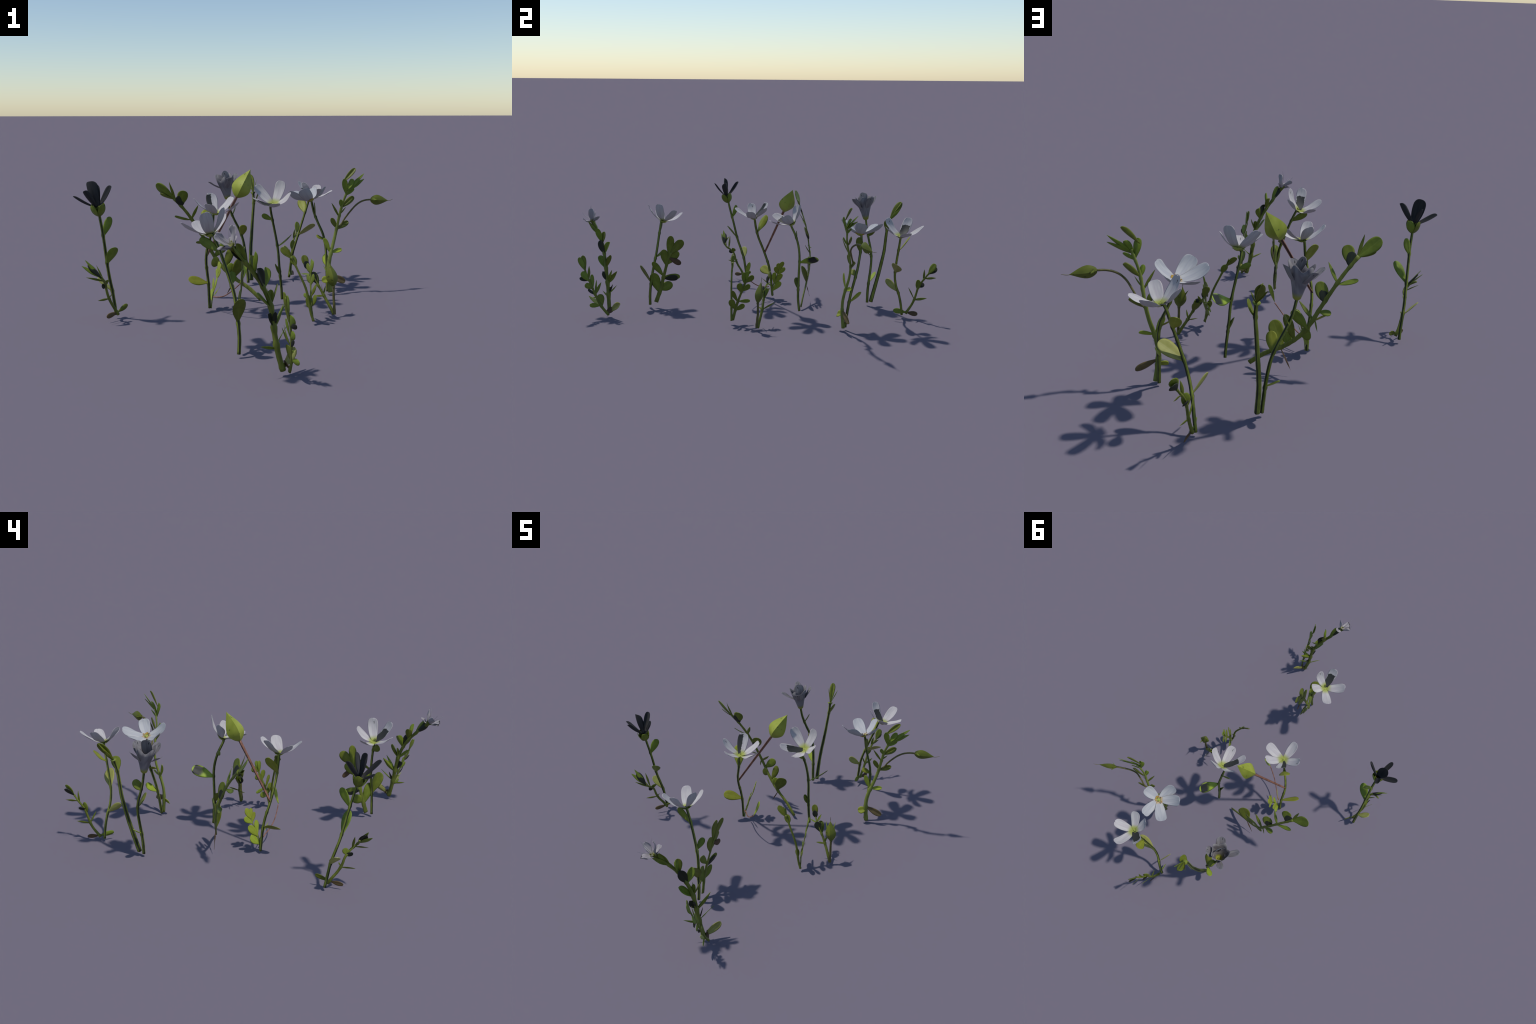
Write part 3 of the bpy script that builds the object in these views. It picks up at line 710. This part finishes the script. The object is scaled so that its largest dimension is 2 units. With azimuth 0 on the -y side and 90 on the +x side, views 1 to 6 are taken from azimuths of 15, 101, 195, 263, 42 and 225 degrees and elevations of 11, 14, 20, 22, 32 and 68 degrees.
def ridged_bud(name, foot, tip, radius, normal, mat, parent, ridges=4, flat=1.0, belly=0.36, keel=0.16, seg=48, rows=28, base_r=0.1):
    foot, tip = Vector(foot), Vector(tip)
    L = (tip - foot).length
    verts, faces = [], []
    for i in range(rows + 1):
        t = i / rows
        if t < belly:
            q = t / belly
            rr = base_r + (1 - base_r) * math.sin(q * math.pi / 2) ** 0.8
        else:
            q = (t - belly) / (1 - belly)
            rr = (1 - q) ** 0.95 * (1 + 0.55 * q * (1 - q) * 1.6)
        rr = max(rr, 0.012) * radius
        for k in range(seg):
            a = 2 * math.pi * k / seg
            # keels: rounded lobes that meet in sharp ridges
            step = 2 * math.pi / ridges
            flatside = math.cos(step / 2) / math.cos(a % step - step / 2)
            m = 1 - keel + keel * flatside
            verts.append((rr * m * math.cos(a), t * L, rr * m * math.sin(a) * flat))
    for i in range(rows):
        for k in range(seg):
            k2 = (k + 1) % seg
            faces.append((i * seg + k, (i + 1) * seg + k, (i + 1) * seg + k2, i * seg + k2))
    faces.append(tuple(range(seg)))
    faces.append(tuple(rows * seg + k for k in range(seg - 1, -1, -1)))
    o = mesh_object(name, verts, faces, [mat], frame(foot, tip, Vector(normal)), parent)
    o.data.set_sharp_from_angle(angle=math.radians(28))
    return o

# ------------------------------------------------------------------ plants
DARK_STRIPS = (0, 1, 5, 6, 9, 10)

def plant(name, key, label):
    base = Vector(SPINES[key][0])
    base.z = 0.0
    e = bpy.data.objects.new(name, None)
    e.empty_display_size = 0.05
    register(e, Matrix.Translation(base))
    e['label'] = label
    e['category'] = 'flower plant'
    return e

def stem(name, key, parent, r0, r1, style='stem', extra=(), flat=1.0, top=None, with_leaves=True, flat_dir=None):
    pts = [Vector(p) for p in SPINES[key]]
    if top is not None:
        pts.append(Vector(top))
    nodes = [Vector(l[0]) for l in LEAVES.get(key, ())] + [Vector(e) for e in extra]
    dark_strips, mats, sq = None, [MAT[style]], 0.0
    if style == 'stem':
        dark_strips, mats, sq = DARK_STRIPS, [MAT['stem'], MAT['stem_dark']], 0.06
    if style == 'red':
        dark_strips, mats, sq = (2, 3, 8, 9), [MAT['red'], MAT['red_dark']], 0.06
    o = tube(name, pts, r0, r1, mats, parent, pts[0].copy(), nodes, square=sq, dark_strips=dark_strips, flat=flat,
             flat_dir=Vector(flat_dir) if flat_dir else None, swell=0.3 if style == 'stem' else 0.14)
    if with_leaves:
        leaves(key, o if name != 'stem' else parent)
    return o

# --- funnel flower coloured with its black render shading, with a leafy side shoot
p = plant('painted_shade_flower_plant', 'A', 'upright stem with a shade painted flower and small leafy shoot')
stem('stem', 'A', p, 0.0075, 0.006, top=(-0.554, -0.338, 0.520))
stem('side_shoot', 'A2', p, 0.0072, 0.0045, 'shoot')
c, tips = FLOWERS['A']
c = Vector(c)
ax = Vector((-0.03, -0.2, 1)).normalized()
cal = lathe('flower', c - ax * 0.052, ax, [(0, 0.006), (0.008, 0.014), (0.025, 0.017), (0.045, 0.018)], MAT['budg'], p, 30, 0.004, 4)
s0 = ax.orthogonal().normalized()
for k in range(4):
    a = math.radians(20 + 90 * k)
    o = s0 * math.cos(a) + ax.cross(s0) * math.sin(a)
    blade('sepal', c - ax * 0.060 + o * 0.006, c + o * 0.030 - ax * 0.002, 0.044, o, MAT['g'], cal, 'oval', 0.003, sag=-0.12, fold=-0.15)
for t, w in zip(tips, (0.058, 0.030, 0.040, 0.028, 0.030)):
    t = Vector(t)
    d = (t - c).normalized()
    foot = c - ax * 0.022 + d * 0.006
    n = ax - d * ax.dot(d) if abs(d.dot(ax)) < 0.9 else Vector((0.5, 0.8, 0.1))
    n = n.normalized() + 0.6 * d.cross(n.normalized())
    blade('petal', foot, t, w, n, MAT['n'], cal, 'petal', 0.0022, sag=0.06, fold=0.0, cup=0.6, rows=20, cols=10)

# --- leaning leafy stem with a faded flower
p = plant('leaning_leafy_plant', 'B', 'leaning leafy stem ending in a faded flower, with sprig')
stem('stem', 'B', p, 0.0112, 0.0065, 'shoot')
stem('side_shoot', 'B2', p, 0.0078, 0.0035, 'shoot', flat=0.6, flat_dir=CARD_B2)
c, tips = FLOWERS['B']
c = Vector(c)
ax = Vector((-0.35, -0.55, 0.75)).normalized()
cal = lathe('flower', Vector(SPINES['B'][-1]) - ax * 0.012, ax, [(0, 0.009), (0.02, 0.012), (0.035, 0.015)], MAT['budg'], p, 24, 0.006)
for t, w in zip(tips, (0.030, 0.036, 0.034, 0.032, 0.038)):
    t = Vector(t)
    foot = c - ax * 0.012
    blade('petal', foot, t, w, ax, MAT['dt' if t.y < -0.97 else 'd'], cal, 'petal', 0.0018, sag=0.08, fold=0.0, cup=0.4, rows=18, cols=10, wave=0.05, notch=0.08)
for k in range(3):
    tip = c + Vector(((-0.055, -0.02, 0.05), (0.0, 0.0, 0.085), (-0.02, -0.065, 0.035))[k])
    blade('style', c, tip, 0.004, ax.orthogonal(), MAT['d'], cal, 'lance', 0.0015)

# --- single white flower with broad-leaved shoot
p = plant('white_flower_plant', 'C', 'white five petalled flower beside a broad leaved shoot')
stem('stem', 'C', p, 0.0075, 0.006, top=(0.050, -0.579, 0.478))
stem('side_shoot', 'C2', p, 0.0125, 0.006, 'shoot', flat=0.35, flat_dir=CARD_C2)
open_flower('C', p, ('wf', 'wb', 'w', 'w', 'w'), seed=1)

# --- white flower with the big stalked bud
p = plant('white_flower_plant', 'D', 'white flower with a large green bud on reddish stalk')
d_stem = stem('stem', 'D', p, 0.007, 0.006, extra=[(-0.166, -0.002, 0.225)], top=(-0.096, -0.072, 0.496))
stem('side_shoot', 'D2', p, 0.0045, 0.0025, 'shoot_light', flat=0.6, flat_dir=CARD_D2)
open_flower('D', p, ('w', 'w', 'w', 'wf', 'wh'), seed=2)
bf, bt = Vector(FLOWERS['Dbud'][0]), Vector(FLOWERS['Dbud'][1][0])
foot = Vector(BUD_STALK_FOOT)
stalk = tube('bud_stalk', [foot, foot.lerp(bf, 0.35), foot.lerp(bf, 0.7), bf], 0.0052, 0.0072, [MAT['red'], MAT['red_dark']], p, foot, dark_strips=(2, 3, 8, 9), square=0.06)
ridged_bud('bud', bf - (bt - bf) * 0.04, bt, 0.047, (0.27, -0.95, 0.1), MAT['bud'], stalk, 4, 0.95, 0.33, 0.85, base_r=0.16)
pet = tube('long_petiole', [Vector(q) for q in SPINES['Dpet']], 0.0028, 0.0026, [MAT['red']], p, Vector(SPINES['Dpet'][0]), sides=8)
leaves('Dpet', pet)

# --- creeping stem
p = plant('creeping_stem', 'E', 'arching creeping stem with paired fleshy leaves')
stem('stem', 'E', p, 0.0105, 0.0075, 'shoot', flat=0.45, flat_dir=CARD_E)

# --- white flower on a bare stem
p = plant('white_flower_plant', 'F', 'white five petalled flower on a slender dark stem')
stem('stem', 'F', p, 0.0072, 0.006, top=(0.114, 0.189, 0.510))
open_flower('F', p, ('w', 'wf', 'wb', 'w', 'w'), seed=3)

# --- trumpet flower and thick leafy stem
p = plant('trumpet_flower_plant', 'G', 'grey white trumpet flower beside a thick leafy stem')
stem('stem', 'G', p, 0.008, 0.006)
stem('side_shoot', 'G2', p, 0.0115, 0.007, 'stem')
c, tips = FLOWERS['G']
c = Vector(c)
ax = Vector((-0.10, -0.13, 1)).normalized()
tr = lathe('flower', c - ax * 0.006, ax, [(0, 0.0085), (0.006, 0.015), (0.02, 0.019), (0.045, 0.025), (0.075, 0.034), (0.105, 0.042), (0.138, 0.048)],
           MAT['t'], p, 60, 0.012, 5, phase=0.8)
for t, w in zip(tips, (0.052, 0.034, 0.056, 0.036, 0.056)):
    t = Vector(t)
    out = (t - c) - ax * (t - c).dot(ax)
    o = out.normalized() if out.length > 1e-3 else Vector((1, 0, 0))
    foot = c + ax * 0.060 + o * 0.027
    blade('petal', foot, t, w, ax * 0.6 - o, MAT['tf'], tr, 'petal', 0.002, sag=0.04, fold=0, cup=0.3, rows=18, cols=10, wave=0.02)

# --- back white flower with small shoot
p = plant('white_flower_plant', 'H', 'white flower on a curved stem with a leafy shoot')
stem('stem', 'H', p, 0.0072, 0.006, top=(0.205, 0.785, 0.487))
stem('side_shoot', 'H2', p, 0.0072, 0.0045, 'shoot')
open_flower('H', p, ('w', 'w', 'wf', 'w', 'wb'), seed=4)

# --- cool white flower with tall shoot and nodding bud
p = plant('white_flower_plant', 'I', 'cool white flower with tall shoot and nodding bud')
stem('stem', 'I', p, 0.0072, 0.006, top=(0.233, 0.574, 0.497))
sh = stem('side_shoot', 'I2', p, 0.0125, 0.005, 'shoot_light', flat=0.7, flat_dir=(0.4, -0.9, 0.1), top=(0.440, 0.528, 0.580))
open_flower('I', p, ('i', 'i', 'i', 'i', 'i'), 0.060, 'pollen', seed=5)
sp = [Vector(q) for q in SPINES['I2stalk']]
sp[0] = Vector((0.378, 0.541, 0.345))
stalk = tube('bud_stalk', sp, 0.0042, 0.0048, [MAT['brown']], p, sp[0].copy(), sides=10)
bf, (bt, hair) = Vector(FLOWERS['Ibud'][0]), [Vector(q) for q in FLOWERS['Ibud'][1]]
ridged_bud('bud', bf - (bt - bf) * 0.06, bt, 0.027, (-0.55, 0.83, 0.0), MAT['budg'], stalk, 4, 0.55, 0.34, 0.7, base_r=0.35)
blade('style', bt - (hair - bt) * 0.2, hair, 0.003, (0, 0, 1), MAT['brown'], stalk, 'lance', 0.0025)
for k in range(4):
    a = math.pi / 4 + k * math.pi / 2
    d = (bt - bf).normalized()
    s = d.orthogonal().normalized()
    o = s * math.cos(a) + d.cross(s) * math.sin(a)
    blade('sepal', bf, bf + o * 0.021 + d * 0.020, 0.012, d, MAT['g'], stalk, 'ovate', 0.003)

# --- two low sprigs in front
p = plant('low_sprig', 'J1', 'thin leafy sprig beside a broad leaved shoot')
stem('stem', 'J1', p, 0.0062, 0.0045, 'shoot')
stem('side_shoot', 'J1b', p, 0.0095, 0.005, 'shoot', flat=0.35, flat_dir=CARD_J1b)

p = plant('low_sprig', 'J2', 'low sprig with fleshy leaves and a pointed bud')
stem('stem', 'J2', p, 0.0085, 0.0035, 'shoot')
stalk = stem('bud_stalk', 'J3', p, 0.0068, 0.0055, 'brown', with_leaves=False)
foot, tip, w, nrm, kind = LEAVES['J3'][0]
ridged_bud('bud', foot, tip, 0.028, nrm, MAT['budg'], stalk, 4, 0.8, 0.38, 0.7, base_r=0.2)
tipv = Vector(tip)
blade('style', tipv - Vector((0, 0, 0.004)), tipv + Vector((-0.004, 0.001, 0.024)), 0.003, (0, -1, 0), MAT['brown'], stalk, 'lance', 0.0025)
for foot, tip, w, nrm, kind in LEAVES['J3'][1:]:
    blade('sepal', foot, tip, w, nrm, MAT['g'], stalk, 'lance', 0.003, sag=-0.1)
